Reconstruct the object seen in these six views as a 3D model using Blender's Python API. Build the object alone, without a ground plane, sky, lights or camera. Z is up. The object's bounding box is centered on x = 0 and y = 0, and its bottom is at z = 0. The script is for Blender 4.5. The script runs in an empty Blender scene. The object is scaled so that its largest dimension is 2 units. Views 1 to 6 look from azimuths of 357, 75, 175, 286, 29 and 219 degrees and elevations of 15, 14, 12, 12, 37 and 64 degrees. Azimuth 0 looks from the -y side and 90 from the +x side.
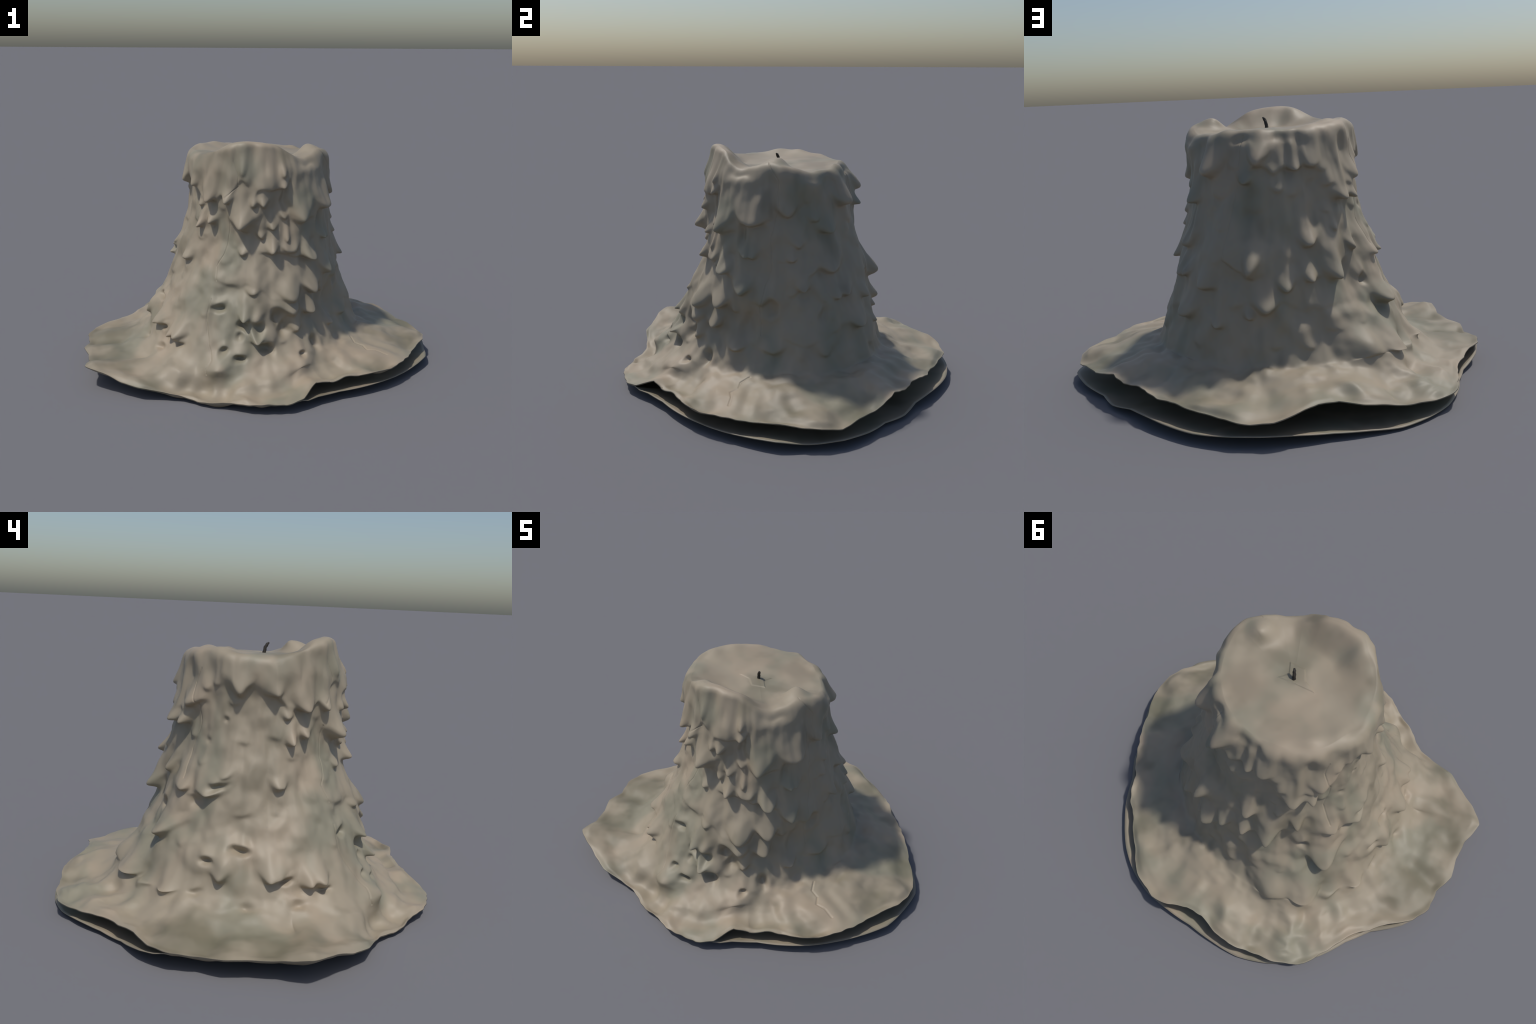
"""A burnt-down pillar candle: a stout wax column covered in frozen drips, standing
in a flared, upturned skirt of spilled wax over a thin bottom sheet, with a charred
wick in the shallow melt pool on top.  Metres, z up."""
import math
import numpy as np

# ----------------------------------------------------------------------------- form
AXIS = (-0.02, -0.04)            # axis of the column


def ring(values, theta):
    """Smooth periodic interpolation of evenly spaced values (theta in degrees)."""
    v = np.asarray(values, float)
    n = len(v)
    i = (np.asarray(theta) % 360.0) / (360.0 / n)
    k = np.floor(i).astype(int)
    t = i - k
    p0, p1, p2, p3 = (v[(k + d) % n] for d in (-1, 0, 1, 2))
    return 0.5 * (2 * p1 + (p2 - p0) * t + (2 * p0 - 5 * p1 + 4 * p2 - p3) * t * t
                  + (3 * p1 - p0 - 3 * p2 + p3) * t ** 3)


def ragged(values, theta):
    """Like ring, but the torn edge keeps most of the corners between its points."""
    n = len(values)
    x = np.arange(n + 1) * 360.0 / n
    straight = np.interp(np.asarray(theta) % 360.0, x, list(values) + [values[0]])
    return 0.75 * straight + 0.25 * ring(values, theta)


def smooth(e0, e1, x):
    t = np.clip((x - e0) / (e1 - e0), 0, 1)
    return t * t * (3 - 2 * t)


# crest of the top edge, every 12 degrees round the axis: radius and height
CREST_R = [0.359, 0.345, 0.335, 0.325, 0.320, 0.318, 0.316, 0.314, 0.314, 0.318,
           0.326, 0.334, 0.342, 0.338, 0.332, 0.334, 0.332, 0.328, 0.333, 0.330,
           0.318, 0.328, 0.315, 0.312, 0.312, 0.325, 0.322, 0.328, 0.330, 0.355]
CREST_Z = [1.161, 1.146, 1.144, 1.150, 1.156, 1.160, 1.162, 1.163, 1.165, 1.168,
           1.172, 1.178, 1.184, 1.187, 1.186, 1.175, 1.170, 1.168, 1.178, 1.202,
           1.231, 1.244, 1.246, 1.239, 1.219, 1.187, 1.158, 1.172, 1.190, 1.180]
# how far the crest overhangs as a lip before the side begins, every 30 degrees
LIP = [0.022, 0.025, 0.030, 0.032, 0.036, 0.038, 0.034, 0.022, 0.024, 0.026, 0.026, 0.026]

# radius of the column without its drips: one ring (every 30 degrees) per height
LEVELS = [1.10, 1.00, 0.88, 0.76, 0.64, 0.52, 0.42, 0.33, 0.25, 0.19]
COLUMN = [
    #  0     30     60     90    120    150    180    210    240    270    300    330
    [0.364, 0.360, 0.362, 0.358, 0.366, 0.378, 0.368, 0.348, 0.356, 0.364, 0.371, 0.376],
    [0.368, 0.374, 0.378, 0.372, 0.372, 0.390, 0.362, 0.350, 0.354, 0.366, 0.378, 0.390],
    [0.382, 0.390, 0.398, 0.392, 0.386, 0.392, 0.376, 0.360, 0.358, 0.371, 0.386, 0.399],
    [0.402, 0.415, 0.427, 0.417, 0.405, 0.410, 0.403, 0.375, 0.369, 0.375, 0.392, 0.413],
    [0.432, 0.450, 0.464, 0.455, 0.435, 0.443, 0.440, 0.410, 0.400, 0.404, 0.415, 0.428],
    [0.458, 0.486, 0.486, 0.477, 0.462, 0.478, 0.480, 0.450, 0.447, 0.450, 0.445, 0.434],
    [0.484, 0.520, 0.513, 0.498, 0.500, 0.510, 0.508, 0.493, 0.500, 0.492, 0.456, 0.426],
    [0.514, 0.540, 0.532, 0.522, 0.530, 0.560, 0.562, 0.545, 0.535, 0.520, 0.475, 0.448],
    [0.546, 0.556, 0.548, 0.542, 0.575, 0.590, 0.593, 0.578, 0.580, 0.545, 0.510, 0.488],
    [0.580, 0.582, 0.574, 0.580, 0.618, 0.622, 0.620, 0.603, 0.612, 0.575, 0.545, 0.538],
]

# free edge of the skirt, every 6 degrees round the origin: radius and height
RIM_R = [0.945, 0.905, 0.868, 0.843, 0.82, 0.81, 0.79, 0.798, 0.802, 0.80,
         0.822, 0.838, 0.868, 0.882, 0.893, 0.867, 0.822, 0.818, 0.855, 0.882,
         0.895, 0.908, 0.925, 0.941, 0.904, 0.878, 0.872, 0.886, 0.92, 0.972,
         0.996, 0.975, 1.005, 0.995, 1.01, 1.066, 1.03, 0.979, 0.94, 0.87,
         0.838, 0.845, 0.854, 0.857, 0.874, 0.882, 0.886, 0.855, 0.785, 0.785,
         0.790, 0.812, 0.862, 0.889, 0.90, 0.896, 0.892, 0.912, 0.938, 0.96]
RIM_Z = [0.088, 0.108, 0.106, 0.125, 0.145, 0.128, 0.134, 0.136, 0.122, 0.118,
         0.111, 0.107, 0.107, 0.096, 0.106, 0.128, 0.136, 0.134, 0.118, 0.108,
         0.084, 0.078, 0.070, 0.075, 0.072, 0.078, 0.083, 0.088, 0.098, 0.090,
         0.087, 0.078, 0.088, 0.087, 0.094, 0.118, 0.112, 0.080, 0.070, 0.045,
         0.028, 0.022, 0.032, 0.042, 0.049, 0.056, 0.050, 0.064, 0.112, 0.128,
         0.120, 0.100, 0.115, 0.106, 0.113, 0.109, 0.103, 0.111, 0.108, 0.102]

# edge of the bottom sheet, every 9 degrees (it meets the skirt edge from 180 to 282)
SHEET_R = [0.965, 0.915, 0.850, 0.848, 0.825, 0.842, 0.860, 0.883, 0.895, 0.895,
           0.878, 0.869, 0.888, 0.915, 0.923, 0.921, 0.905, 0.877, 0.885, 0.955,
           0.996, 1.0, 1.01, 1.03, 1.05, 0.97, 0.88, 0.84, 0.85, 0.865,
           0.88, 0.875, 0.825, 0.815, 0.842, 0.872, 0.890, 0.926, 0.965, 0.960]
SHEET_Z = [0.045, 0.035, 0.023, 0.023, 0.039, 0.049, 0.045, 0.043, 0.049, 0.051,
           0.043, 0.031, 0.023, 0.013, 0.015, 0.018, 0.028, 0.022, 0.022, 0.050,
           0.070, 0.070, 0.070, 0.080, 0.080, 0.060, 0.020, 0.015, 0.025, 0.035,
           0.040, 0.045, 0.047, 0.046, 0.048, 0.050, 0.042, 0.046, 0.050, 0.036]

# sag of the skirt half way out, every 30 degrees (positive = lower than a plain flare)
SAG = [-0.024, -0.024, -0.008, -0.002, -0.004, 0.002, -0.006, 0.002, -0.012, 0.006, 0.026, -0.014]
FLARE = [2.0, 1.9, 1.8, 1.8, 1.9, 2.4, 3.4, 4.0, 3.0, 2.6, 2.1, 1.9]


def hermite(ts, ps, t):
    """Shape-preserving cubic through control columns ps[k] (arrays over theta)."""
    ts = np.asarray(ts, float)
    out = np.empty((len(t),) + ps[0].shape)
    h = np.diff(ts)
    d = [(ps[k + 1] - ps[k]) / h[k] for k in range(len(h))]
    m = [d[0]]
    for k in range(1, len(h)):
        prod = d[k - 1] * d[k]
        w1, w2 = 2 * h[k] + h[k - 1], h[k] + 2 * h[k - 1]
        with np.errstate(divide='ignore', invalid='ignore'):
            hm = (w1 + w2) / (w1 / d[k - 1] + w2 / d[k])
        m.append(np.where(prod > 0, hm, 0.0))
    m.append(d[-1])
    for j, x in enumerate(t):
        k = min(max(int(np.searchsorted(ts, x) - 1), 0), len(h) - 1)
        u = (x - ts[k]) / h[k]
        out[j] = ((1 + 2 * u) * (1 - u) ** 2 * ps[k] + u * (1 - u) ** 2 * h[k] * m[k]
                  + u * u * (3 - 2 * u) * ps[k + 1] + u * u * (u - 1) * h[k] * m[k + 1])
    return out


def column_radius(theta, z):
    """Plain column radius at angle theta (deg, round the axis) and height z."""
    lv = np.array(LEVELS[::-1])
    rows = np.array([ring(r, theta) for r in COLUMN[::-1]])
    return np.array([np.interp(zz, lv, rows[:, i] if rows.ndim > 1 else rows)
                     for i, zz in enumerate(np.atleast_1d(z))]) if rows.ndim > 1 else np.interp(z, lv, rows)

# ---------------------------------------------------------------------------- relief
# frozen drips: angle of the tip, height of the tip, half width, length, thickness
FRONT_DRIPS = [
    (226, 0.950, 0.042, 0.12, 0.064),
    (245, 0.951, 0.027, 0.10, 0.058),
    (256, 1.095, 0.027, 0.14, 0.051),
    (289, 1.084, 0.024, 0.10, 0.045),
    (265, 0.933, 0.027, 0.12, 0.064),
    (273, 0.941, 0.019, 0.08, 0.058),
    (289, 1.019, 0.029, 0.06, 0.045),
    (257, 0.819, 0.056, 0.20, 0.096),
    (217, 0.798, 0.025, 0.08, 0.058),
    (229, 0.824, 0.025, 0.06, 0.058),
    (271, 0.766, 0.020, 0.09, 0.051),
    (279, 0.813, 0.024, 0.06, 0.051),
    (291, 0.749, 0.015, 0.25, 0.045),
    (302, 0.858, 0.047, 0.25, 0.064),
    (280, 0.696, 0.037, 0.09, 0.064),
    (257, 0.674, 0.020, 0.05, 0.045),
    (307, 0.659, 0.042, 0.09, 0.090),
    (322, 0.570, 0.041, 0.13, 0.070),
    (294, 0.690, 0.037, 0.07, 0.051),
    (210, 0.615, 0.023, 0.06, 0.045),
    (289, 0.859, 0.020, 0.12, 0.038),
    (323, 0.742, 0.028, 0.10, 0.045),
    (330, 0.923, 0.023, 0.08, 0.038),
    (306, 0.478, 0.038, 0.12, 0.070),
    (303, 0.377, 0.041, 0.10, 0.064),
    (265, 0.488, 0.025, 0.05, 0.032),
    (288, 0.381, 0.034, 0.07, 0.051),
    (267, 0.263, 0.037, 0.11, 0.070),
    (205, 0.265, 0.036, 0.09, 0.064),
    (218, 0.235, 0.030, 0.08, 0.051),
    (162, 0.168, 0.041, 0.12, 0.051),
    (291, 0.290, 0.023, 0.07, 0.038),
    (320, 0.275, 0.036, 0.08, 0.038),
    (329, 0.899, 0.068, 0.24, 0.051),
    (351, 0.944, 0.040, 0.22, 0.058),
    (13, 0.909, 0.041, 0.21, 0.026),
    (41, 0.979, 0.053, 0.13, 0.070),
    (23, 0.849, 0.049, 0.15, 0.051),
    (328, 0.733, 0.027, 0.10, 0.038),
    (359, 0.787, 0.034, 0.10, 0.032),
    (355, 0.722, 0.024, 0.08, 0.032),
    (22, 0.654, 0.056, 0.13, 0.058),
    (1, 0.584, 0.038, 0.15, 0.064),
    (23, 0.528, 0.035, 0.10, 0.038),
    (342, 0.272, 0.045, 0.09, 0.026),
]
SIDE_DRIPS = [
    (34, 0.380, 0.039, 0.11, 0.045),
    (46, 0.501, 0.036, 0.10, 0.051),
    (288, 0.458, 0.047, 0.16, 0.064),
    (67, 0.947, 0.025, 0.12, 0.064),
    (77, 1.030, 0.037, 0.12, 0.064),
    (99, 0.997, 0.034, 0.14, 0.045),
    (110, 1.003, 0.044, 0.11, 0.038),
    (87, 0.904, 0.019, 0.04, 0.019),
    (131, 0.859, 0.045, 0.22, 0.077),
    (121, 0.728, 0.019, 0.08, 0.038),
    (73, 0.577, 0.052, 0.13, 0.096),
    (103, 0.679, 0.040, 0.12, 0.064),
    (117, 0.531, 0.050, 0.19, 0.096),
    (102, 0.529, 0.025, 0.07, 0.058),
    (89, 0.499, 0.028, 0.06, 0.051),
    (79, 0.418, 0.034, 0.09, 0.077),
    (56, 0.344, 0.022, 0.19, 0.045),
    (47, 0.492, 0.048, 0.16, 0.038),
    (71, 0.386, 0.022, 0.06, 0.038),
    (30, 0.541, 0.030, 0.09, 0.045),
    (36, 0.367, 0.049, 0.11, 0.051),
    (153, 0.580, 0.034, 0.12, 0.045),
    (142, 0.913, 0.033, 0.08, 0.038),
    (182, 1.011, 0.031, 0.13, 0.070),
    (141, 0.861, 0.030, 0.08, 0.083),
    (146, 0.937, 0.038, 0.07, 0.064),
    (206, 1.011, 0.036, 0.04, 0.045),
    (215, 0.904, 0.022, 0.12, 0.038),
    (207, 0.612, 0.027, 0.11, 0.058),
    (170, 0.573, 0.063, 0.11, 0.051),
    (134, 0.635, 0.026, 0.11, 0.064),
    (158, 1.010, 0.030, 0.05, 0.019),
    (177, 0.653, 0.036, 0.04, 0.038),
    (182, 0.246, 0.027, 0.12, 0.051),
    (202, 0.257, 0.035, 0.12, 0.058),
    (224, 0.240, 0.030, 0.09, 0.051),
    (147, 0.371, 0.043, 0.10, 0.083),
    (138, 0.183, 0.071, 0.24, 0.064),
    (149, 0.157, 0.043, 0.11, 0.038),
    (261, 0.366, 0.030, 0.10, 0.058),
]
# pits and hollows between the drips: angle, height, half width, half height, depth
PITS = [
    (326, 0.385, 0.046, 0.077, 0.015),
    (245, 0.410, 0.027, 0.026, 0.035),
    (259, 0.335, 0.027, 0.031, 0.04),
    (268, 0.334, 0.034, 0.031, 0.045),
    (252, 0.209, 0.023, 0.027, 0.04),
    (260, 0.187, 0.030, 0.023, 0.045),
    (258, 0.282, 0.011, 0.026, 0.02),
    (285, 0.314, 0.043, 0.057, 0.035),
    (291, 0.183, 0.014, 0.026, 0.035),
    (302, 0.218, 0.029, 0.044, 0.025),
    (273, 0.221, 0.031, 0.037, 0.04),
    (279, 0.377, 0.026, 0.048, 0.035),
    (340, 0.490, 0.041, 0.045, 0.03),
    (12, 0.455, 0.021, 0.059, 0.02),
    (320, 0.840, 0.027, 0.062, 0.02),
    (138, 0.502, 0.020, 0.030, 0.03),
    (76, 0.604, 0.022, 0.043, 0.02),
    (175, 0.622, 0.042, 0.022, 0.03),
    (174, 0.894, 0.015, 0.012, 0.012),
    (163, 0.803, 0.015, 0.012, 0.01),
    (162, 0.538, 0.027, 0.032, 0.02),
    (174, 0.319, 0.030, 0.021, 0.035),
    (189, 0.369, 0.038, 0.023, 0.04),
    (209, 0.250, 0.030, 0.016, 0.03),
    (225, 0.215, 0.031, 0.015, 0.025),
    (194, 0.156, 0.040, 0.019, 0.02),
    (213, 0.166, 0.041, 0.024, 0.025),
    (173, 0.194, 0.025, 0.016, 0.015),
    (214, 0.157, 0.011, 0.016, 0.015),
    (278, 1.131, 0.058, 0.039, 0.012),
    (235, 1.155, 0.064, 0.039, 0.01),
    (290, 0.953, 0.021, 0.089, 0.02),
]
# curtains: a flow whose lower edge hangs free. thickness, height over which it thins
# out upwards, (angle, height) along the edge
CURTAINS = [
    (0.022, 0.2, [(201, 1.026), (215, 0.953), (234, 0.954), (239, 0.983), (244, 0.951), (251, 1.019), (256, 1.060), (262, 1.032), (264, 0.954), (269, 1.019), (280, 1.023), (291, 1.019), (295, 1.071), (298, 0.948), (304, 0.854), (312, 0.857)]),
    (0.012, 0.2, [(240, 0.542), (254, 0.518), (262, 0.535), (269, 0.520), (277, 0.465), (289, 0.448), (294, 0.505)]),
    (0.009, 0.25, [(322, 0.320), (331, 0.297), (342, 0.272), (349, 0.340), (1, 0.324), (12, 0.341), (23, 0.394), (36, 0.381)]),
    (0.022, 0.12, [(273, 0.693), (283, 0.688), (293, 0.669), (309, 0.648), (314, 0.636)]),
    (0.009, 0.2, [(61, 0.425), (69, 0.449), (75, 0.434), (81, 0.432), (88, 0.444), (96, 0.414), (106, 0.416), (114, 0.409)]),
    (0.03, 0.12, [(119, 0.916), (143, 0.936), (151, 0.946), (155, 0.968)]),
    (0.02, 0.18, [(200, 1.009), (212, 0.987), (216, 0.914), (219, 0.948), (234, 0.945)]),
    (0.02, 0.12, [(63, 1.000), (66, 0.951), (69, 1.000), (77, 1.028), (85, 0.984), (94, 1.017), (99, 0.997), (103, 1.019), (109, 1.004), (120, 0.986)]),
    (0.018, 0.15, [(57, 0.629), (64, 0.583), (72, 0.569), (75, 0.651)]),
    (0.018, 0.15, [(354, 0.555), (1, 0.580), (3, 0.639), (16, 0.678), (23, 0.650)]),
]
# shelves: wax piled against the column from below, its top edge
SHELVES = [
    (0.012, 0.18, [(165, 0.399), (175, 0.428), (190, 0.492), (204, 0.465), (214, 0.526), (240, 0.541)]),
    (0.022, 0.16, [(111, 0.401), (127, 0.396), (148, 0.363)]),
    (0.02, 0.15, [(134, 0.367), (148, 0.447), (160, 0.483)]),
]
# seams where one flow froze over another: (angle, height) along the seam
SEAMS = [
    [ (337, 1.190), (346, 1.109), (345, 0.972), (340, 0.837), (341, 0.702), (334, 0.503), (335, 0.356) ],
    [ (248, 1.167), (252, 1.086), (252, 1.027), (243, 0.994) ],
    [ (245, 0.880), (244, 0.770), (242, 0.671), (238, 0.610), (240, 0.542) ],
    [ (240, 0.455), (239, 0.340), (243, 0.244), (246, 0.185), (245, 0.144), (246, 0.112) ],
    [ (64, 1.145), (63, 0.999) ],
    [ (62, 0.926), (58, 0.755), (56, 0.627), (62, 0.586) ],
    [ (152, 1.099), (149, 1.038), (155, 0.869), (150, 0.749), (152, 0.641) ],
]

NT = 1024                                   # steps round the candle
N_POOL, N_COL, N_SKIRT = 90, 430, 150       # steps from the wick to the free edge
TH = np.arange(NT) * 360.0 / NT
RAD = np.radians(TH)


def lattice(ix, iy, iz, seed):
    h = (ix * 374761393 + iy * 668265263 + iz * 1440662683 + seed * 1274126177) & 0xFFFFFFFF
    h = ((h ^ (h >> 13)) * 1274126177) & 0xFFFFFFFF
    h = h ^ (h >> 16)
    a = (h & 0xFFF) / 4096.0 * 2 * math.pi
    c = ((h >> 12) & 0xFFF) / 2047.5 - 1.0
    s = np.sqrt(1 - c * c)
    return s * np.cos(a), s * np.sin(a), c


def noise(x, y, z, seed=0):
    """Gradient noise, about -1 to 1."""
    fx, fy, fz = np.floor(x), np.floor(y), np.floor(z)
    x, y, z = x - fx, y - fy, z - fz
    ix, iy, iz = fx.astype(np.int64), fy.astype(np.int64), fz.astype(np.int64)
    u, v, w = (t * t * t * (t * (6 * t - 15) + 10) for t in (x, y, z))
    out = 0.0
    for a in (0, 1):
        for b in (0, 1):
            for c in (0, 1):
                gx, gy, gz = lattice(ix + a, iy + b, iz + c, seed)
                wt = (u if a else 1 - u) * (v if b else 1 - v) * (w if c else 1 - w)
                out = out + wt * (gx * (x - a) + gy * (y - b) + gz * (z - c))
    return out * 1.5


def angle_gap(a, b):
    return (a - b + 180.0) % 360.0 - 180.0


# --- plain form: pool, column and skirt as one grid P[row, angle]
cr, cz = ring(CREST_R, TH), ring(CREST_Z, TH)
ca, sa = np.cos(RAD), np.sin(RAD)
WICK = np.array([0.0, -0.042, 1.148])


def polar(r, z):
    return np.stack([AXIS[0] + r * ca, AXIS[1] + r * sa, z], -1)


# pool: from the wick out to the crest, a shallow dish with a raised soft lip
f = np.linspace(0.0, 1.0, N_POOL) ** 0.85
pool_z = 1.154
rows = []
for t in f:
    lift = smooth(0.52, 0.95, np.full(NT, t))
    base = pool_z + (np.minimum(cz, 1.17) - pool_z) * 0.35 * t ** 1.5
    z = base + (cz - base) * lift ** 1.15
    p = polar(cr * t, z + 0.045 * cr * t * (1 - lift) * np.cos(RAD - math.radians(130)))
    c = np.array([WICK[0], WICK[1]])
    p[:, :2] += (c - AXIS) * (1 - t)[None] if np.ndim(t) else (c - np.array(AXIS)) * (1 - t)
    rows.append(p)
pool = np.stack(rows)

# column: crest, a rounded shoulder, then the measured rings
lip = ring(LIP, TH) * (1 + 0.8 * noise(3.5 * ca, 3.5 * sa, 0 * ca, 33) + 0.3 * noise(7 * ca, 7 * sa, 0 * ca, 34))
ctrl_r = [cr, cr + 0.62 * lip, cr + lip]
ctrl_z = [cz, cz - 0.010, cz - 0.035]
for lv, rr in zip(LEVELS, COLUMN):
    z = np.full(NT, lv)
    if lv == LEVELS[0]:
        z = np.minimum(z, cz - 0.055)
        ctrl_r.append(np.maximum(ring(rr, TH), cr + lip + 0.003))
    else:
        ctrl_r.append(ring(rr, TH))
    ctrl_z.append(z)
foot = polar(ctrl_r[-1], ctrl_z[-1])
tear = 0.010 * noise(6 * ca, 6 * sa, 0 * ca, 31) + 0.006 * noise(17 * ca, 17 * sa, 0 * ca, 32)
rim_r = ragged(RIM_R, TH) + tear
rim = np.stack([rim_r * ca, rim_r * sa, ragged(RIM_Z, TH)], -1)
fl, sag = ring(FLARE, TH), ring(SAG, TH)
ctrl = [polar(r, z) for r, z in zip(ctrl_r, ctrl_z)]
ts = [0, 0.012, 0.03] + (0.06 + np.concatenate([[0], np.cumsum(
    np.abs(np.diff(LEVELS)) * np.linspace(1, 1.35, len(LEVELS) - 1))])).tolist()
T_FOOT = ts[-1]
for t, dip in ((0.14, 0.45), (0.32, 1.0), (0.52, 0.85), (0.70, 0.50), (0.86, 0.2), (1.0, 0.0)):
    # the skirt flares out from the foot, sags and rises again to its free edge
    p = foot + (rim - foot) * t
    p[:, 2] = rim[:, 2] + (foot[:, 2] - rim[:, 2]) * (1 - t) ** fl - sag * dip
    ctrl.append(p)
    ts.append(T_FOOT + 0.33 * t)
tt = np.concatenate([np.linspace(0, T_FOOT, N_COL), np.linspace(T_FOOT, ts[-1], N_SKIRT + 1)[1:]])
outer = hermite(ts, ctrl, tt)
P = np.concatenate([pool, outer[1:]])
J_CREST = N_POOL - 1
J_FOOT = J_CREST + N_COL - 1
NJ = len(P)


def grid_normals(P):
    dth = np.roll(P, -1, 1) - np.roll(P, 1, 1)
    dj = np.empty_like(P)
    dj[1:-1] = P[2:] - P[:-2]
    dj[0] = P[1] - P[0]
    dj[-1] = P[-1] - P[-2]
    n = np.cross(dj, dth)
    l = np.linalg.norm(n, axis=-1, keepdims=True)
    n = n / np.maximum(l, 1e-12)
    n[0] = (0, 0, 1)
    return n


Nrm = grid_normals(P)
# height measured along the surface, zero where z = 0.6
step = np.linalg.norm(np.diff(P, axis=0), axis=-1)
S = -np.concatenate([np.zeros((1, NT)), np.cumsum(step, 0)])
zero = np.array([np.interp(0.6, P[J_CREST:, k, 2][::-1], S[J_CREST:, k][::-1]) for k in range(NT)])
S = S - zero
R = np.hypot(P[..., 0] - AXIS[0], P[..., 1] - AXIS[1])

X, Y, Zc = P[..., 0], P[..., 1], P[..., 2]
# wobble of the drip outlines
wob_a = 0.016 * noise(X * 13, Y * 13, Zc * 9, 3) + 0.004 * noise(X * 34, Y * 34, Zc * 24, 4)
wob_h = 0.018 * noise(X * 14, Y * 14, Zc * 9, 5) + 0.005 * noise(X * 36, Y * 36, Zc * 24, 6)

on_side = np.zeros((NJ, 1))
on_side[J_CREST:] = 1.0


def surface_height(theta, z):
    k = int(round(theta / 360.0 * NT)) % NT
    return float(np.interp(z, P[J_CREST:, k, 2][::-1], S[J_CREST:, k][::-1]))


POW = 3.0
bulge = np.zeros((NJ, NT))
owner = np.full((NJ, NT), -1)
best = np.zeros((NJ, NT))


def window(theta, half):
    return np.nonzero(np.abs(angle_gap(TH, theta)) < half)[0]


def add_drip(theta, z, w, length, amp, ident=-1, soft=1.0, spread=0.4):
    """A hanging nose of wax: thickest just above its tip, tailing off upwards.
    spread > 0 narrows towards the tip, spread < 0 widens into a blunt nose."""
    cols = window(theta, 30)
    h0 = surface_height(theta, z)
    k = min(1, w / 0.03)
    a = np.radians(angle_gap(TH[cols], theta))[None] * R[:, cols] + wob_a[:, cols] * k
    h = S[:, cols] - h0 + wob_h[:, cols] * 0.6 * k - 0.005
    run = np.clip(h / length, 0, 1.3)
    u = a / (w * np.clip(1.0 + spread * run, 0.45, 2))
    h = h - (0.18 + 0.25 * max(spread, 0)) * w * np.minimum(u * u, 4)
    reach = 0.35 * amp * soft
    rise = smooth(-0.008 - 0.8 * reach, 0.010 + reach, h)
    knob = np.exp(-(np.clip(h - 0.35 * w, 0, None) / (1.15 * w)) ** 2)
    tail = (1 - np.clip(h / (length * 1.7), 0, 1)) ** 1.2
    side = np.exp(-0.85 * u * u - 0.10 * u ** 4)
    d = amp * rise * (0.55 * knob * side + 0.52 * tail * np.exp(-1.4 * u * u)) * on_side
    bulge[:, cols] += d ** POW
    m = d > best[:, cols]
    best[:, cols] = np.where(m, d, best[:, cols])
    owner[:, cols] = np.where(m, ident, owner[:, cols])


def edge_line(line):
    """Smooth edge height over angle, with a mask that fades at both ends."""
    t = np.degrees(np.unwrap(np.radians([p[0] for p in line])))
    hs = np.array([surface_height(p[0], p[1]) for p in line])
    mid = (t[0] + t[-1]) / 2
    x = angle_gap(TH, mid) + mid
    e = np.interp(x, t, hs)
    e = sum(np.roll(e, k) for k in range(-3, 4)) / 7
    return e, smooth(t[0] - 7, t[0] + 3, x) * (1 - smooth(t[-1] - 3, t[-1] + 7, x))


for i, d in enumerate(FRONT_DRIPS + SIDE_DRIPS):
    blunt = (i * 0.618) % 1.0
    add_drip(*d, ident=i, soft=0.6 + 1.2 * ((i * 0.381) % 1.0), spread=0.75 - 1.15 * blunt)
for amp, length, line in CURTAINS:
    e, mask = edge_line(line)
    h = S - e[None] + 0.8 * wob_h
    d = amp * mask[None] * smooth(-0.016, 0.020, h) * np.clip(1 - h / length, 0, 1) ** 1.2 * on_side
    bulge += d ** POW
rng = np.random.default_rng(11)
for i in range(80):                         # little runs and beads that fill the gaps
    th = rng.uniform(0, 360)
    z = rng.uniform(0.22, 1.05)
    add_drip(th, z, rng.uniform(0.020, 0.045), rng.uniform(0.06, 0.15), rng.uniform(0.005, 0.015),
             soft=rng.uniform(1.0, 3.0), spread=rng.uniform(-0.4, 0.7))
bulge = bulge ** (1 / POW)

relief = bulge.copy()
for theta, z, w, hh, depth in PITS:
    cols = window(theta, 22)
    a = np.radians(angle_gap(TH[cols], theta))[None] * R[:, cols] + 1.5 * wob_a[:, cols]
    h = S[:, cols] - surface_height(theta, z) + 1.2 * wob_h[:, cols]
    q = np.sqrt((a / w) ** 2 + (h / hh) ** 2)
    relief[:, cols] -= depth * (1 - smooth(0.15, 1.35, q)) * on_side
    brow = np.exp(-(a / (1.3 * w)) ** 2 - ((h - 1.5 * hh) / (1.1 * hh)) ** 2)
    relief[:, cols] += 0.4 * depth * brow * on_side

for amp, length, line in SHELVES:
    e, mask = edge_line(line)
    h = e[None] - S + 0.8 * wob_h
    relief += amp * mask[None] * smooth(-0.02, 0.035, h) * np.clip(1 - h / length, 0, 1) ** 1.2 * on_side

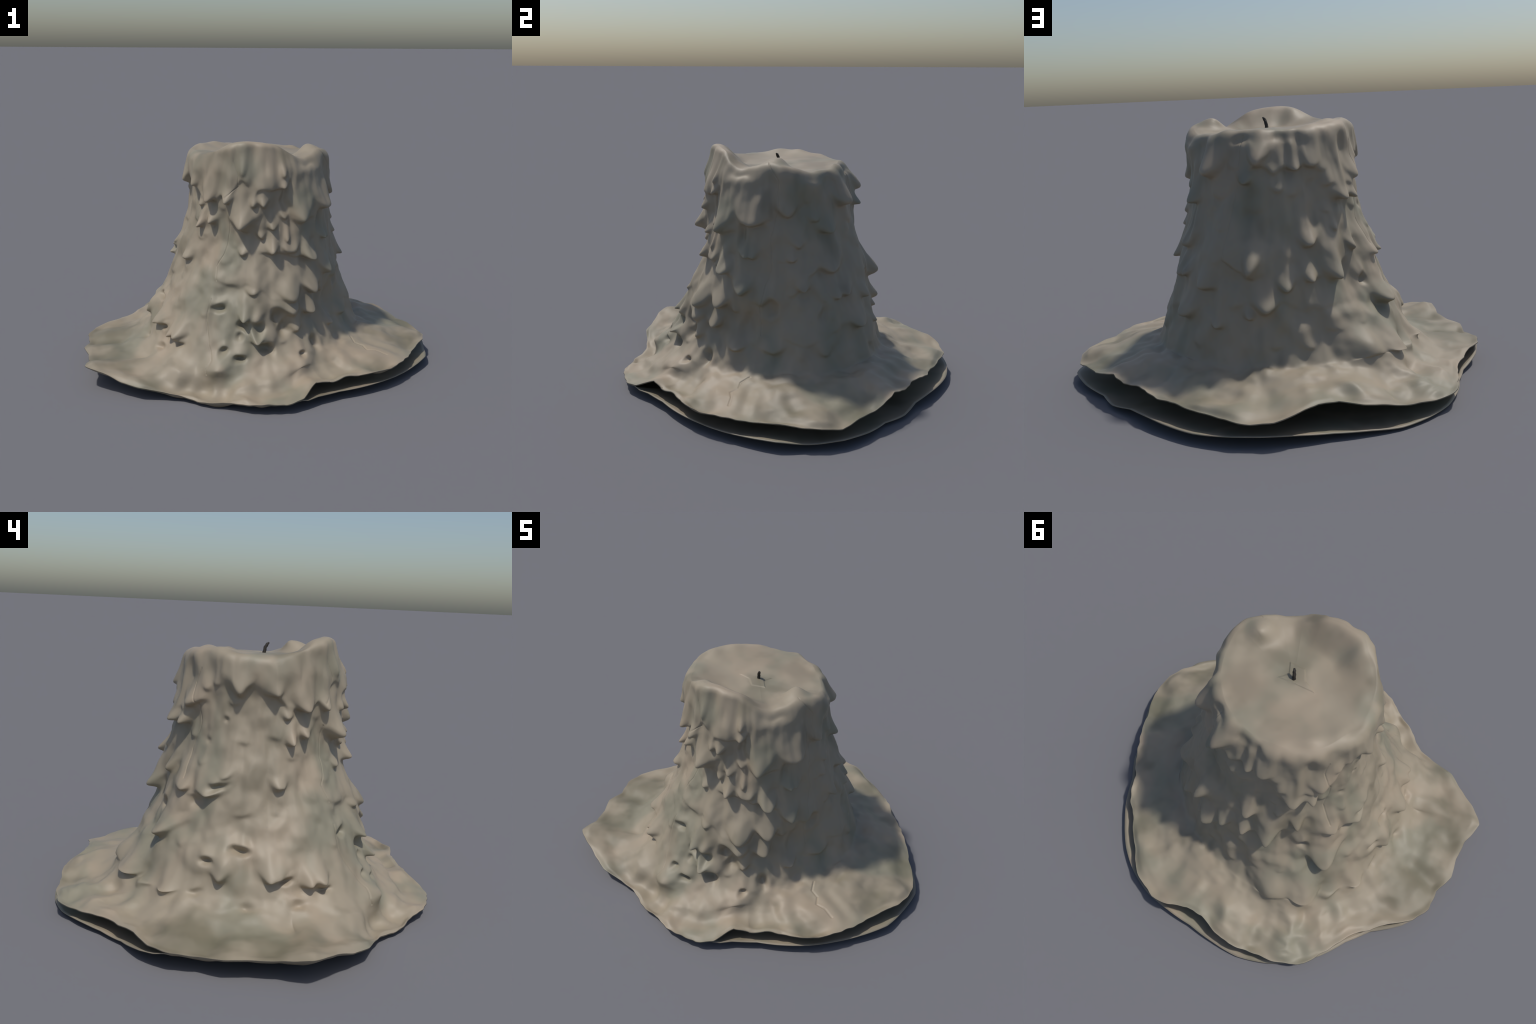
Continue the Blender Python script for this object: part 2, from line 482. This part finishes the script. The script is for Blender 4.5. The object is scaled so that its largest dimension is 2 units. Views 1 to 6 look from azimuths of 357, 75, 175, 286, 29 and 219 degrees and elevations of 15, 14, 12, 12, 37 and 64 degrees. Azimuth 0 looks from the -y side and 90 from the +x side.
crease = np.zeros((NJ, NT))
for line in SEAMS:                           # fine creases, upper flow a little proud
    t = np.array([p[0] for p in line], float)
    t = np.degrees(np.unwrap(np.radians(t)))
    zz = np.array([p[1] for p in line], float)
    k = np.linspace(0, len(line) - 1, 60 * (len(line) - 1))
    tk = np.interp(k, np.arange(len(line)), t)
    hk = np.array([surface_height(a % 360, b) for a, b in zip(tk, np.interp(k, np.arange(len(line)), zz))])
    cols = window((t.min() + t.max()) / 2, (t.max() - t.min()) / 2 + 5)
    rowsel = np.arange(J_CREST, NJ)
    Rm = 0.45
    A = np.radians(angle_gap(TH[cols], t.mean()) + t.mean())[None] * Rm + 0.5 * wob_a[np.ix_(rowsel, cols)]
    H = S[np.ix_(rowsel, cols)] + 0.5 * wob_h[np.ix_(rowsel, cols)]
    dmin = np.full(A.shape, 9.0)
    for a, b in zip(np.radians(tk) * Rm, hk):
        np.minimum(dmin, (A - a) ** 2 + (H - b) ** 2, out=dmin)
    crease[np.ix_(rowsel, cols)] += 0.0025 * np.exp(-dmin / 0.003 ** 2)

# soft unevenness of the wax: runs on the column, folds on the skirt, dimples in the pool
fade_col = smooth(0.0, 0.05, np.linspace(0, 1, NJ))[:, None] * on_side
lump = 0.018 * noise(X * 7, Y * 7, Zc * 4, 1) + 0.015 * noise(X * 14, Y * 14, Zc * 8, 2) \
    + 0.005 * noise(X * 28, Y * 28, Zc * 17, 8)
jr = np.arange(NJ)[:, None]
skirt_t = np.clip((jr - J_FOOT) / (NJ - 1 - J_FOOT), 0, 1)
calm = 1 - 0.72 * smooth(0.0, 0.45, skirt_t)
edge = 1 - smooth(0.9, 1.0, skirt_t)
near_crest = smooth(0, 25, jr - J_CREST)
around = (np.cos(RAD)[None] + 0 * X, np.sin(RAD)[None] + 0 * X)
runs = noise(around[0] * 6, around[1] * 6, Zc * 1.6, 15) + 0.6 * noise(around[0] * 10, around[1] * 10, Zc * 3.5, 16)
lump = lump + 0.009 * (0.45 - np.sqrt(runs ** 2 + 0.02)) * (1 - smooth(0, 0.5, skirt_t))
relief += lump * on_side * calm * edge * near_crest
relief += 0.010 * noise(X * 9, Y * 9, Zc * 5, 14) * np.exp(-((jr - J_CREST + 6) / 16.0) ** 2)
ang = np.broadcast_to(TH[None] / 360.0, (NJ, NT))
folds = noise(np.cos(RAD)[None] * 5 + 0 * X, np.sin(RAD)[None] * 5 + 0 * X, 2.2 * skirt_t + 0 * X, 9)
folds2 = noise(np.cos(RAD)[None] * 11 + 0 * X, np.sin(RAD)[None] * 11 + 0 * X, 1.5 * skirt_t + 0 * X, 10)
relief += (0.022 * folds + 0.014 * folds2) * smooth(0.15, 0.5, skirt_t) * edge
# single folds running out to the edge: angle, half width in degrees, height
FOLDS = [(133, 3.5, 0.022), (143, 3.0, 0.016), (126, 4.0, -0.012), (152, 4.5, 0.014), (168, 5.0, -0.010),
         (110, 5.0, 0.012), (70, 6.0, 0.010), (22, 4.0, 0.012), (8, 5.0, -0.010), (346, 5.0, 0.010),
         (262, 4.0, 0.014), (246, 4.0, -0.012), (40, 5.0, -0.010), (312, 6.0, 0.010), (222, 5.0, 0.010)]
for a, w, hgt in FOLDS:
    off = angle_gap(TH, a)[None] + 25 * wob_a * 10
    relief += hgt * np.exp(-(off / w) ** 2) * smooth(0.1, 0.45, skirt_t) * (1 - smooth(0.8, 1.0, skirt_t))
CRACK = [(0.488, -0.315), (0.503, -0.365), (0.545, -0.385), (0.56, -0.425), (0.61, -0.43), (0.662, -0.455)]
near = np.full(X.shape, 9.0)
for (x0, y0), (x1, y1) in zip(CRACK, CRACK[1:]):
    l2 = (x1 - x0) ** 2 + (y1 - y0) ** 2
    t = np.clip(((X - x0) * (x1 - x0) + (Y - y0) * (y1 - y0)) / l2, 0, 1)
    near = np.minimum(near, np.hypot(X - x0 - t * (x1 - x0), Y - y0 - t * (y1 - y0)))
crease += 0.004 * np.exp(-(near / 0.004) ** 2) * (skirt_t > 0)
pool_t = np.clip(jr / J_CREST, 0, 1)
relief += 0.006 * noise(X * 8, Y * 8, Zc * 3, 12) * (jr < J_CREST) * smooth(0.05, 0.3, pool_t) \
    * (1 - smooth(0.8, 1.0, pool_t))

# round knob of wax on the crest and other lumps: (x, y, z, radius, height)
KNOBS = [(0.256, -0.116, 1.165, 0.068, 0.040), (-0.48, 0.42, 0.22, 0.08, 0.020),
         (-0.345, 0.455, 0.255, 0.125, 0.085), (-0.43, -0.57, 0.09, 0.13, 0.050),
         (-0.245, -0.63, 0.145, 0.09, 0.078), (0.18, -0.60, 0.15, 0.09, 0.032), (0.10, -0.64, 0.13, 0.085, 0.028),
         (-0.32, -0.70, 0.06, 0.05, -0.020), (0.04, -0.70, 0.09, 0.09, 0.022),
         (-0.86, -0.22, 0.07, 0.12, 0.010), (-0.63, -0.38, 0.13, 0.09, -0.040),
         (0.32, -0.68, 0.11, 0.10, -0.042), (0.36, -0.34, 0.29, 0.07, 0.028), (-0.47, -0.43, 0.27, 0.08, 0.040),
         (-0.58, -0.09, 0.31, 0.08, 0.035), (-0.65, -0.17, 0.16, 0.06, -0.028),
         (-0.56, 0.45, 0.12, 0.07, -0.025), (-0.45, 0.32, 0.37, 0.08, -0.060),
         (0.20, 0.20, 1.15, 0.05, 0.010), (-0.26, 0.14, 1.17, 0.06, 0.008)]
for x, y, z, r, h in KNOBS:
    d2 = (X - x) ** 2 + (Y - y) ** 2 + (Zc - z) ** 2
    relief += h * np.exp(-d2 / (r * 0.75) ** 2)

# star-shaped plate of set wax round the wick
PLATE = [(0.068, -0.097), (-0.002, -0.111), (-0.044, -0.066), (-0.109, -0.048),
         (-0.027, -0.027), (0.021, -0.016), (0.056, -0.004), (0.032, -0.047)]
inside = np.zeros(X.shape, bool)
near = np.full(X.shape, 9.0)
for (x0, y0), (x1, y1) in zip(PLATE, PLATE[1:] + PLATE[:1]):
    inside ^= ((y0 > Y) != (y1 > Y)) & (X < (x1 - x0) * (Y - y0) / (y1 - y0) + x0)
    l2 = (x1 - x0) ** 2 + (y1 - y0) ** 2
    t = np.clip(((X - x0) * (x1 - x0) + (Y - y0) * (y1 - y0)) / l2, 0, 1)
    near = np.minimum(near, np.hypot(X - x0 - t * (x1 - x0), Y - y0 - t * (y1 - y0)))
relief += 0.0035 * smooth(-0.003, 0.004, np.where(inside, near, -near)) * (jr < J_CREST)

push = Nrm.copy()
push[J_CREST:, :, 2] *= 0.55
push /= np.linalg.norm(push, axis=-1, keepdims=True)
Q = P + push * relief[..., None]
upright = smooth(0.35, 0.9, np.hypot(Nrm[..., 0], Nrm[..., 1]))
Q[..., 2] -= upright * (0.30 * np.clip(bulge, 0, 0.09) + 0.30 * np.clip(relief, 0, 0.09)) * on_side * (1 - 0.7 * smooth(0, 0.4, skirt_t))
# molten wax leaves no sharp edges: relax the surface, then cut the fine creases
for _ in range(12):
    M = Q.copy()
    M[1:-1] = 0.25 * Q[:-2] + 0.5 * Q[1:-1] + 0.25 * Q[2:]
    M = 0.25 * np.roll(M, 1, 1) + 0.5 * M + 0.25 * np.roll(M, -1, 1)
    keep = on_side * (1 - smooth(0.93, 0.99, skirt_t))
    Q = Q + (M - Q) * keep[..., None]
Q = Q - grid_normals(Q) * crease[..., None]
Q[0] = Q[0].mean(0)
floor_z = 0.012
Q[..., 2] = np.maximum(Q[..., 2], floor_z)
Qn = grid_normals(Q)

# ------------------------------------------------------------------------- Blender
import bpy


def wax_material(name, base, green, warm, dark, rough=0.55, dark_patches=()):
    m = bpy.data.materials.new(name)
    m.use_nodes = True
    nt = m.node_tree
    b = nt.nodes['Principled BSDF']
    tc = nt.nodes.new('ShaderNodeTexCoord')

    def tex(scale, detail, offset, stretch=(1, 1, 1), rough=0.5):
        mp = nt.nodes.new('ShaderNodeMapping')
        mp.inputs['Location'].default_value = offset
        mp.inputs['Scale'].default_value = stretch
        n = nt.nodes.new('ShaderNodeTexNoise')
        n.inputs['Scale'].default_value = scale
        n.inputs['Detail'].default_value = detail
        n.inputs['Roughness'].default_value = rough
        nt.links.new(tc.outputs['Object'], mp.inputs['Vector'])
        nt.links.new(mp.outputs['Vector'], n.inputs['Vector'])
        return n.outputs['Fac']

    def ramp(fac, lo, hi):
        r = nt.nodes.new('ShaderNodeMapRange')
        r.interpolation_type = 'SMOOTHSTEP'
        r.inputs['From Min'].default_value = lo
        r.inputs['From Max'].default_value = hi
        nt.links.new(fac, r.inputs['Value'])
        return r.outputs['Result']

    def mix(a, bcol, fac, k):
        mul = nt.nodes.new('ShaderNodeMath')
        mul.operation = 'MULTIPLY'
        mul.inputs[1].default_value = k
        nt.links.new(fac, mul.inputs[0])
        x = nt.nodes.new('ShaderNodeMix')
        x.data_type = 'RGBA'
        nt.links.new(mul.outputs[0], x.inputs['Factor'])
        if isinstance(a, tuple):
            x.inputs['A'].default_value = (*a, 1)
        else:
            nt.links.new(a, x.inputs['A'])
        x.inputs['B'].default_value = (*bcol, 1)
        return x.outputs['Result']

    c = mix(base, green, ramp(tex(4.2, 1.5, (3, 1, 7), (1, 1, 0.7)), 0.48, 0.68), 0.75)
    c = mix(c, warm, ramp(tex(5.0, 1.5, (11, 5, 2), (1, 1, 0.6)), 0.50, 0.70), 0.75)
    c = mix(c, dark, ramp(tex(6.0, 2, (6, 9, 4), (1, 1, 0.6)), 0.52, 0.75), 0.6)
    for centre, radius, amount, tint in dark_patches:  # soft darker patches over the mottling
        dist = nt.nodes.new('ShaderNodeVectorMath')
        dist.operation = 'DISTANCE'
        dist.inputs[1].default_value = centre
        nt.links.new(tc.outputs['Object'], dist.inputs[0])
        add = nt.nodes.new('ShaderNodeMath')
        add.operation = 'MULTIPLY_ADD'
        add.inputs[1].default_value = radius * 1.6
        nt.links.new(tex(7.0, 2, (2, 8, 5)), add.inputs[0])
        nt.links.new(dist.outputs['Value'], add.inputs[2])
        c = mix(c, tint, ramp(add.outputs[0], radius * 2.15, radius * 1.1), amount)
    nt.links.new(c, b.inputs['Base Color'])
    b.inputs['Roughness'].default_value = rough
    b.inputs['Specular IOR Level'].default_value = 0.5
    bump = nt.nodes.new('ShaderNodeBump')
    bump.inputs['Strength'].default_value = 0.04
    bump.inputs['Distance'].default_value = 0.004
    nt.links.new(tex(60, 3, (0, 0, 0)), bump.inputs['Height'])
    nt.links.new(bump.outputs['Normal'], b.inputs['Normal'])
    return m


WAX = ((0.315, 0.266, 0.193), (0.225, 0.215, 0.155), (0.355, 0.285, 0.205), (0.170, 0.148, 0.100))
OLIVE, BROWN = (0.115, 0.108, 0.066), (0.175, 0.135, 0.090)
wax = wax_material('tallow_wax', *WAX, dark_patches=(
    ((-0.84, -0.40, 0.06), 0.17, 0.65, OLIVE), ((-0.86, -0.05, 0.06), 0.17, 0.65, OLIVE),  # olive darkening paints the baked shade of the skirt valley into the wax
    ((0.85, 0.10, 0.12), 0.10, 0.6, OLIVE), ((0.80, -0.22, 0.12), 0.09, 0.5, OLIVE),
    ((0.42, 0.66, 0.14), 0.10, 0.5, OLIVE), ((0.58, -0.58, 0.11), 0.10, 0.4, OLIVE),
    ((0.12, 0.13, 1.16), 0.13, 0.34, BROWN), ((0.10, -0.22, 1.16), 0.13, 0.32, BROWN),
    ((-0.22, -0.18, 1.17), 0.11, 0.30, BROWN), ((-0.09, 0.16, 1.16), 0.11, 0.22, BROWN)))
wax_under = wax_material('bottom_wax', (0.27, 0.23, 0.17), *WAX[1:])


def make_mesh(name, verts, faces, normals, material, parent):
    me = bpy.data.meshes.new(name)
    me.from_pydata(verts.tolist(), [], faces)
    me.update()
    me.polygons.foreach_set('use_smooth', [True] * len(me.polygons))
    if normals is not None:
        me.normals_split_custom_set_from_vertices(normals.tolist())
    me.materials.append(material)
    ob = bpy.data.objects.new(name, me)
    bpy.context.scene.collection.objects.link(ob)
    if parent is not None:
        ob.parent = parent
    return ob


candle = bpy.data.objects.new('melted_candle', None)
bpy.context.scene.collection.objects.link(candle)
candle['label'] = 'stout grey-beige melted candle with frozen drips and flared wax skirt'
candle['category'] = 'candle'

allv = Q.reshape(-1, 3)
alln = Qn.reshape(-1, 3)
idx = np.arange(NJ * NT).reshape(NJ, NT)
quads = np.stack([idx[:-1], idx[1:], np.roll(idx, -1, 1)[1:], np.roll(idx, -1, 1)[:-1]], -1)  # [NJ-1, NT, 4]


def region(name, mask, material, parent):
    q = quads[mask]
    used, inv = np.unique(q, return_inverse=True)
    return make_mesh(name, allv[used], inv.reshape(q.shape).tolist(), alln[used], material, parent)


jj = np.arange(NJ - 1)[:, None] + np.zeros((1, NT), int)
# each hanging drip is a piece of its own, its border shared with the column
face_owner = owner[:-1].copy()
face_best = best[:-1].copy()
for o, v in ((owner[1:], best[1:]), (np.roll(owner, -1, 1)[:-1], np.roll(best, -1, 1)[:-1]),
             (np.roll(owner, -1, 1)[1:], np.roll(best, -1, 1)[1:])):
    face_owner = np.where(o == face_owner, face_owner, -1)
    face_best = np.minimum(face_best, v)
ALL_DRIPS = FRONT_DRIPS + SIDE_DRIPS
amps = np.array([d[4] for d in ALL_DRIPS] + [1.0])
face_owner = np.where((face_best > 0.42 * amps[face_owner]) & (jj >= J_CREST), face_owner, -1)
for i in range(len(ALL_DRIPS)):
    if (face_owner == i).sum() <= 60:
        face_owner[face_owner == i] = -1
    else:
        region('wax_drip', face_owner == i, wax, candle)

region('melt_pool', jj < J_CREST, wax, candle)
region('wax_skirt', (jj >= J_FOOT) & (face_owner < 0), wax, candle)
col_mask = (jj >= J_CREST) & (jj < J_FOOT) & (face_owner < 0)
region('wax_column', col_mask, wax, candle)

# inner face of the skirt: gives the free edge its thickness
edge_p = Q[-1]
rows = [edge_p]
for t in np.linspace(0, 0.9, 46):
    drop = 0.004 + 0.008 * min(t / 0.2, 1)
    j = NJ - 1 - int(round(t * N_SKIRT))
    p = Q[j].copy() - Qn[j] * drop
    if t == 0.0:
        out = p[:, :2] / np.linalg.norm(p[:, :2], axis=1, keepdims=True)
        p[:, :2] += 0.001 * out
    rows.append(p)
G = np.stack(rows)
G[..., 2] = np.maximum(G[..., 2], 0.008)
ii = np.arange(len(G) * NT).reshape(len(G), NT)
fq = np.stack([ii[:-1], ii[1:], np.roll(ii, -1, 1)[1:], np.roll(ii, -1, 1)[:-1]], -1).reshape(-1, 4)
make_mesh('skirt_lining', G.reshape(-1, 3), fq.tolist(), None, wax_under, candle)

# bottom sheet: its edge meets the skirt edge on the closed side, hangs free elsewhere
closed = smooth(175, 181, TH) * (1 - smooth(280, 284, TH))
sr = ragged(SHEET_R, TH)
sheet_edge = np.stack([sr * ca, sr * sa, ring(SHEET_Z, TH)], -1)
joined = edge_p - np.stack([0.004 * ca, 0.004 * sa, np.full(NT, 0.004)], -1)
sheet_edge = sheet_edge * (1 - closed)[:, None] + joined * closed[:, None]
sheet_edge[:, 2] = np.maximum(sheet_edge[:, 2], 0.006)
rows = []
for t in np.linspace(0, 1, 60):
    p = sheet_edge * (1 - t)
    p[:, 2] = 0.004 + (sheet_edge[:, 2] - 0.004) * np.clip(1 - t / (0.35 - 0.12 * closed), 0, 1) ** 1.6
    rows.append(p)
B = np.stack(rows)
bx, by = B[..., 0], B[..., 1]
B[..., 2] += 0.004 * (noise(bx * 6, by * 6, 0 * bx, 21) + 1) * smooth(0.02, 0.2, np.linspace(0, 1, 60))[:, None] \
    * (1 - closed[None] * 0.5)
top_r = np.hypot(Q[J_FOOT:, :, 0], Q[J_FOOT:, :, 1])
for k in range(NT):                          # stay below the skirt
    o = np.argsort(top_r[:, k])
    cap = np.interp(np.hypot(B[:, k, 0], B[:, k, 1]), top_r[o, k], Q[J_FOOT:, k, 2][o]) - 0.016
    B[1:, k, 2] = np.minimum(B[1:, k, 2], np.maximum(cap[1:], 0.004))
B[-1] = B[-1].mean(0)
Bn = grid_normals(B)
Bl = B.copy()
Bl[..., 2] -= 0.004
Bl[..., 2] = np.maximum(Bl[..., 2], 0.0)
B = np.concatenate([B[::-1], Bl])
ii = np.arange(len(B) * NT).reshape(len(B), NT)
fq = np.stack([ii[:-1], ii[1:], np.roll(ii, -1, 1)[1:], np.roll(ii, -1, 1)[:-1]], -1).reshape(-1, 4)
make_mesh('bottom_sheet', B.reshape(-1, 3), fq.tolist(), None, wax_under, candle)

# wick
ch = bpy.data.materials.new('charred_wick')
ch.use_nodes = True
nt = ch.node_tree
nb = nt.nodes['Principled BSDF']
nz = nt.nodes.new('ShaderNodeTexNoise')
nz.inputs['Scale'].default_value = 90
rp = nt.nodes.new('ShaderNodeValToRGB')
rp.color_ramp.elements[0].color = (0.010, 0.009, 0.008, 1)
rp.color_ramp.elements[1].color = (0.045, 0.038, 0.030, 1)
tc = nt.nodes.new('ShaderNodeTexCoord')
nt.links.new(tc.outputs['Object'], nz.inputs['Vector'])
nt.links.new(nz.outputs['Fac'], rp.inputs['Fac'])
nt.links.new(rp.outputs['Color'], nb.inputs['Base Color'])
nb.inputs['Roughness'].default_value = 0.8
spine = np.array([(0.0, -0.040, 1.135), (-0.001, -0.041, 1.16), (0.002, -0.045, 1.183),
                  (0.008, -0.052, 1.198), (0.014, -0.059, 1.205)])
k = np.linspace(0, len(spine) - 1, 25)
pts = np.stack([np.interp(k, np.arange(len(spine)), spine[:, c]) for c in range(3)], -1)
rad = np.interp(k, [0, 3, 4], [0.0085, 0.007, 0.0035])
wv, wf = [], []
m = 12
for i, (p, r) in enumerate(zip(pts, rad)):
    tng = pts[min(i + 1, 24)] - pts[max(i - 1, 0)]
    tng /= np.linalg.norm(tng)
    e1 = np.cross(tng, (0.3, 1, 0)); e1 /= np.linalg.norm(e1)
    e2 = np.cross(tng, e1)
    for a in range(m):
        an = 2 * math.pi * a / m
        rr = r * (1 + 0.12 * math.sin(3 * an + i * 0.9))
        wv.append(p + rr * (math.cos(an) * e1 + math.sin(an) * e2))
for i in range(24):
    for a in range(m):
        wf.append([i * m + a, i * m + (a + 1) % m, (i + 1) * m + (a + 1) % m, (i + 1) * m + a])
wf.append([24 * m + a for a in range(m)])
make_mesh('wick', np.array(wv), wf, None, ch, candle)
